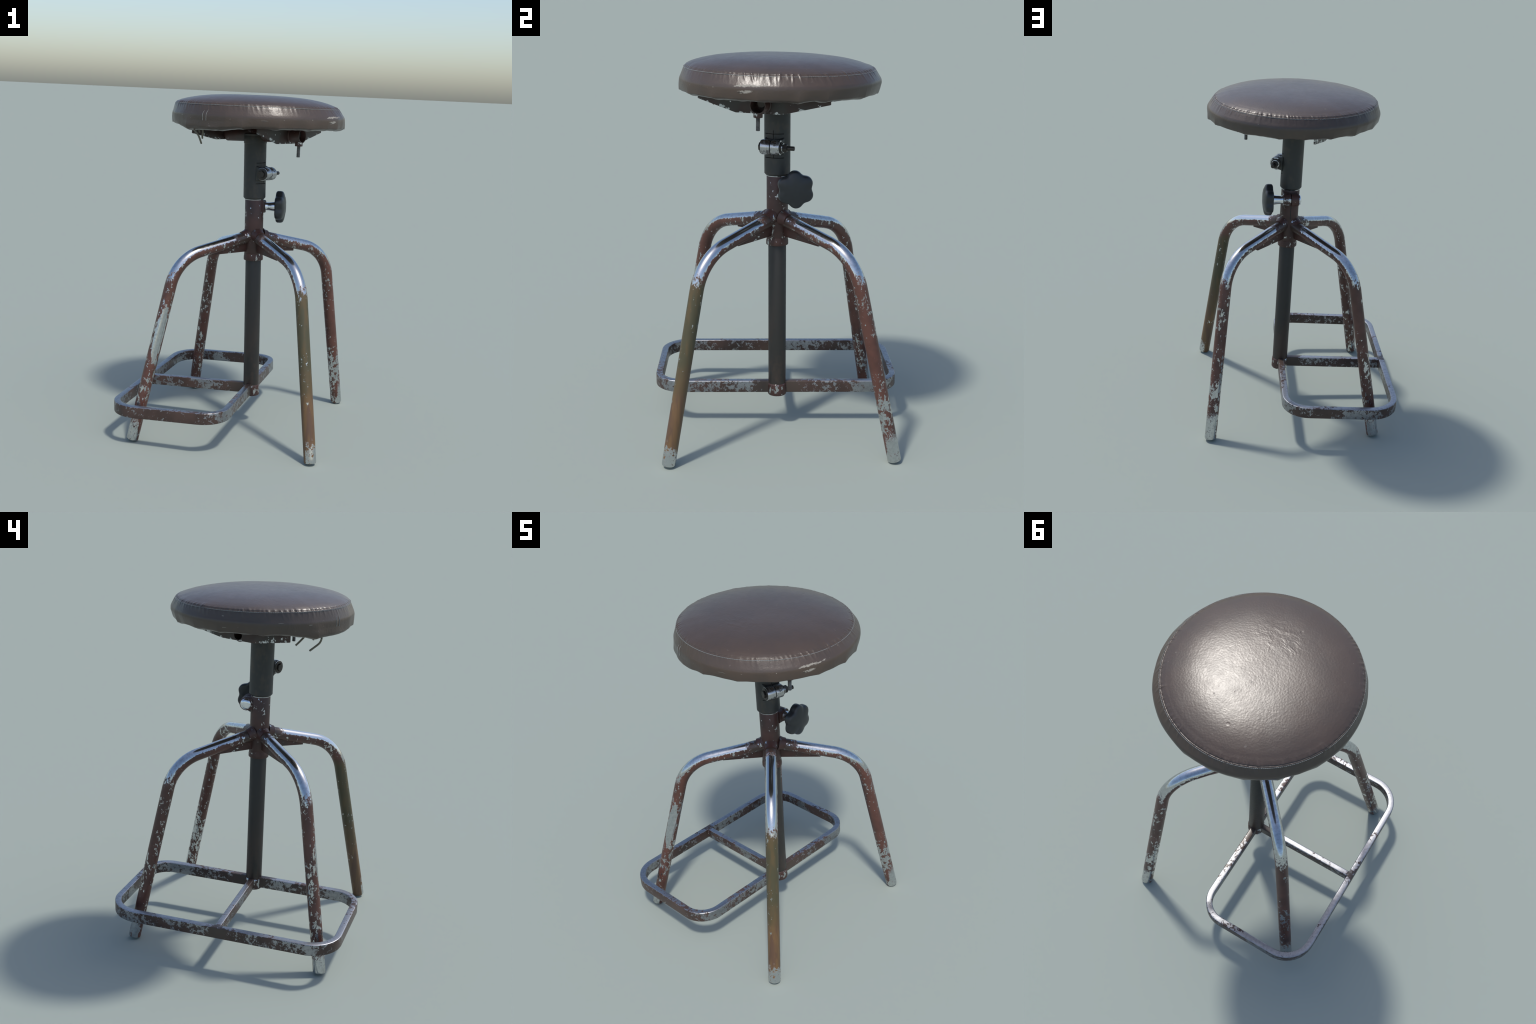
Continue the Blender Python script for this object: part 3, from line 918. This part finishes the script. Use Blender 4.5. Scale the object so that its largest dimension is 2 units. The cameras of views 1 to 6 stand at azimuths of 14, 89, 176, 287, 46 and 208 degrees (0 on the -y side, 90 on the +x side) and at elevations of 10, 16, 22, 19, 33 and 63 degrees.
# ----------------------------------------------------------------------------
# foot frame of flat bar
# ----------------------------------------------------------------------------
YAW = -0.0060
X0, X1, Y0, Y1 = -0.6030, 0.0915, -0.6680, 0.6650
BAR_H, BAR_W = 0.0665, 0.0368
Z0, Z1 = 0.2365 - BAR_H / 2, 0.2570 - BAR_H / 2       # bar centre height at X0 and X1
CORNERS = (0.155, 0.182, 0.172, 0.150)      # outer bend radii, counter-clockwise from (+x, +y)
def ring_point(x, y):
    z = Z0 + (Z1 - Z0) * (x - X0) / (X1 - X0) + 0.0045 * y
    c, s = math.cos(YAW), math.sin(YAW)
    return Vector((c * x - s * y, s * x + c * y, z))
def ring_path():
    hw = BAR_W / 2
    x0, x1, y0, y1 = X0 + hw, X1 - hw, Y0 + hw, Y1 - hw
    pts = []
    for x, y, sx, sy, a0, R in ((x1, y1, -1, -1, 0, CORNERS[0]), (x0, y1, 1, -1, 90, CORNERS[1]), (x0, y0, 1, 1, 180, CORNERS[2]), (x1, y0, -1, 1, 270, CORNERS[3])):
        r = R - hw
        cx, cy = x + sx * r, y + sy * r
        arc = [ring_point(cx + r * math.cos(math.radians(a0 + 90 * i / 16)), cy + r * math.sin(math.radians(a0 + 90 * i / 16))) for i in range(17)]
        if pts:
            last = pts[-1]
            pts += [last.lerp(arc[0], k / 10) for k in range(1, 10)]
        pts += arc
    pts += [pts[-1].lerp(pts[0], k / 10) for k in range(1, 10)]
    return pts
ring_up = Vector((-(Z1 - Z0) / (X1 - X0), 0, 1)).normalized()
v, f = sweep_data(ring_path(), round_rect(BAR_W, BAR_H, 0.0055), closed=True, up=ring_up)
join = ring_point(X0, 0.0)
ring = build("foot_frame", v, f, bar_material(2.0, [(0.09, 0.0, 0.13), (join.x, 0.0, 0.05)]), root, Matrix(), 40)
p0 = post(0.225); p0.z = Z1 - 0.001
p1 = ring_point(X0 + BAR_W * 0.6, -0.004); p1.z -= 0.001
v, f = sweep_data([p0.lerp(p1, k / 20) for k in range(21)], round_rect(0.0345, 0.0640, 0.0055), up=ring_up)
build("crossbar", v, f, bar_material(6.0, [(0.09, 0.0, 0.15), (join.x, 0.0, 0.04)]), ring, Matrix(), 40)
# weld beads where bars meet the post and each other
for at, sz in ((p1 + Vector((0.012, 0.016, 0.003)), 0.008), (p1 + Vector((0.012, -0.016, 0.003)), 0.008)):
    path = [at + UP * t for t in (-0.026, -0.018, 0.0, 0.016, 0.021)]
    v, f = sweep_data(path, circle(1.0, 14), radii=[sz * .5, sz, sz, sz, sz * .5])
    build("weld_bead", v, f, M_GUSSET, ring, Matrix(), 60)
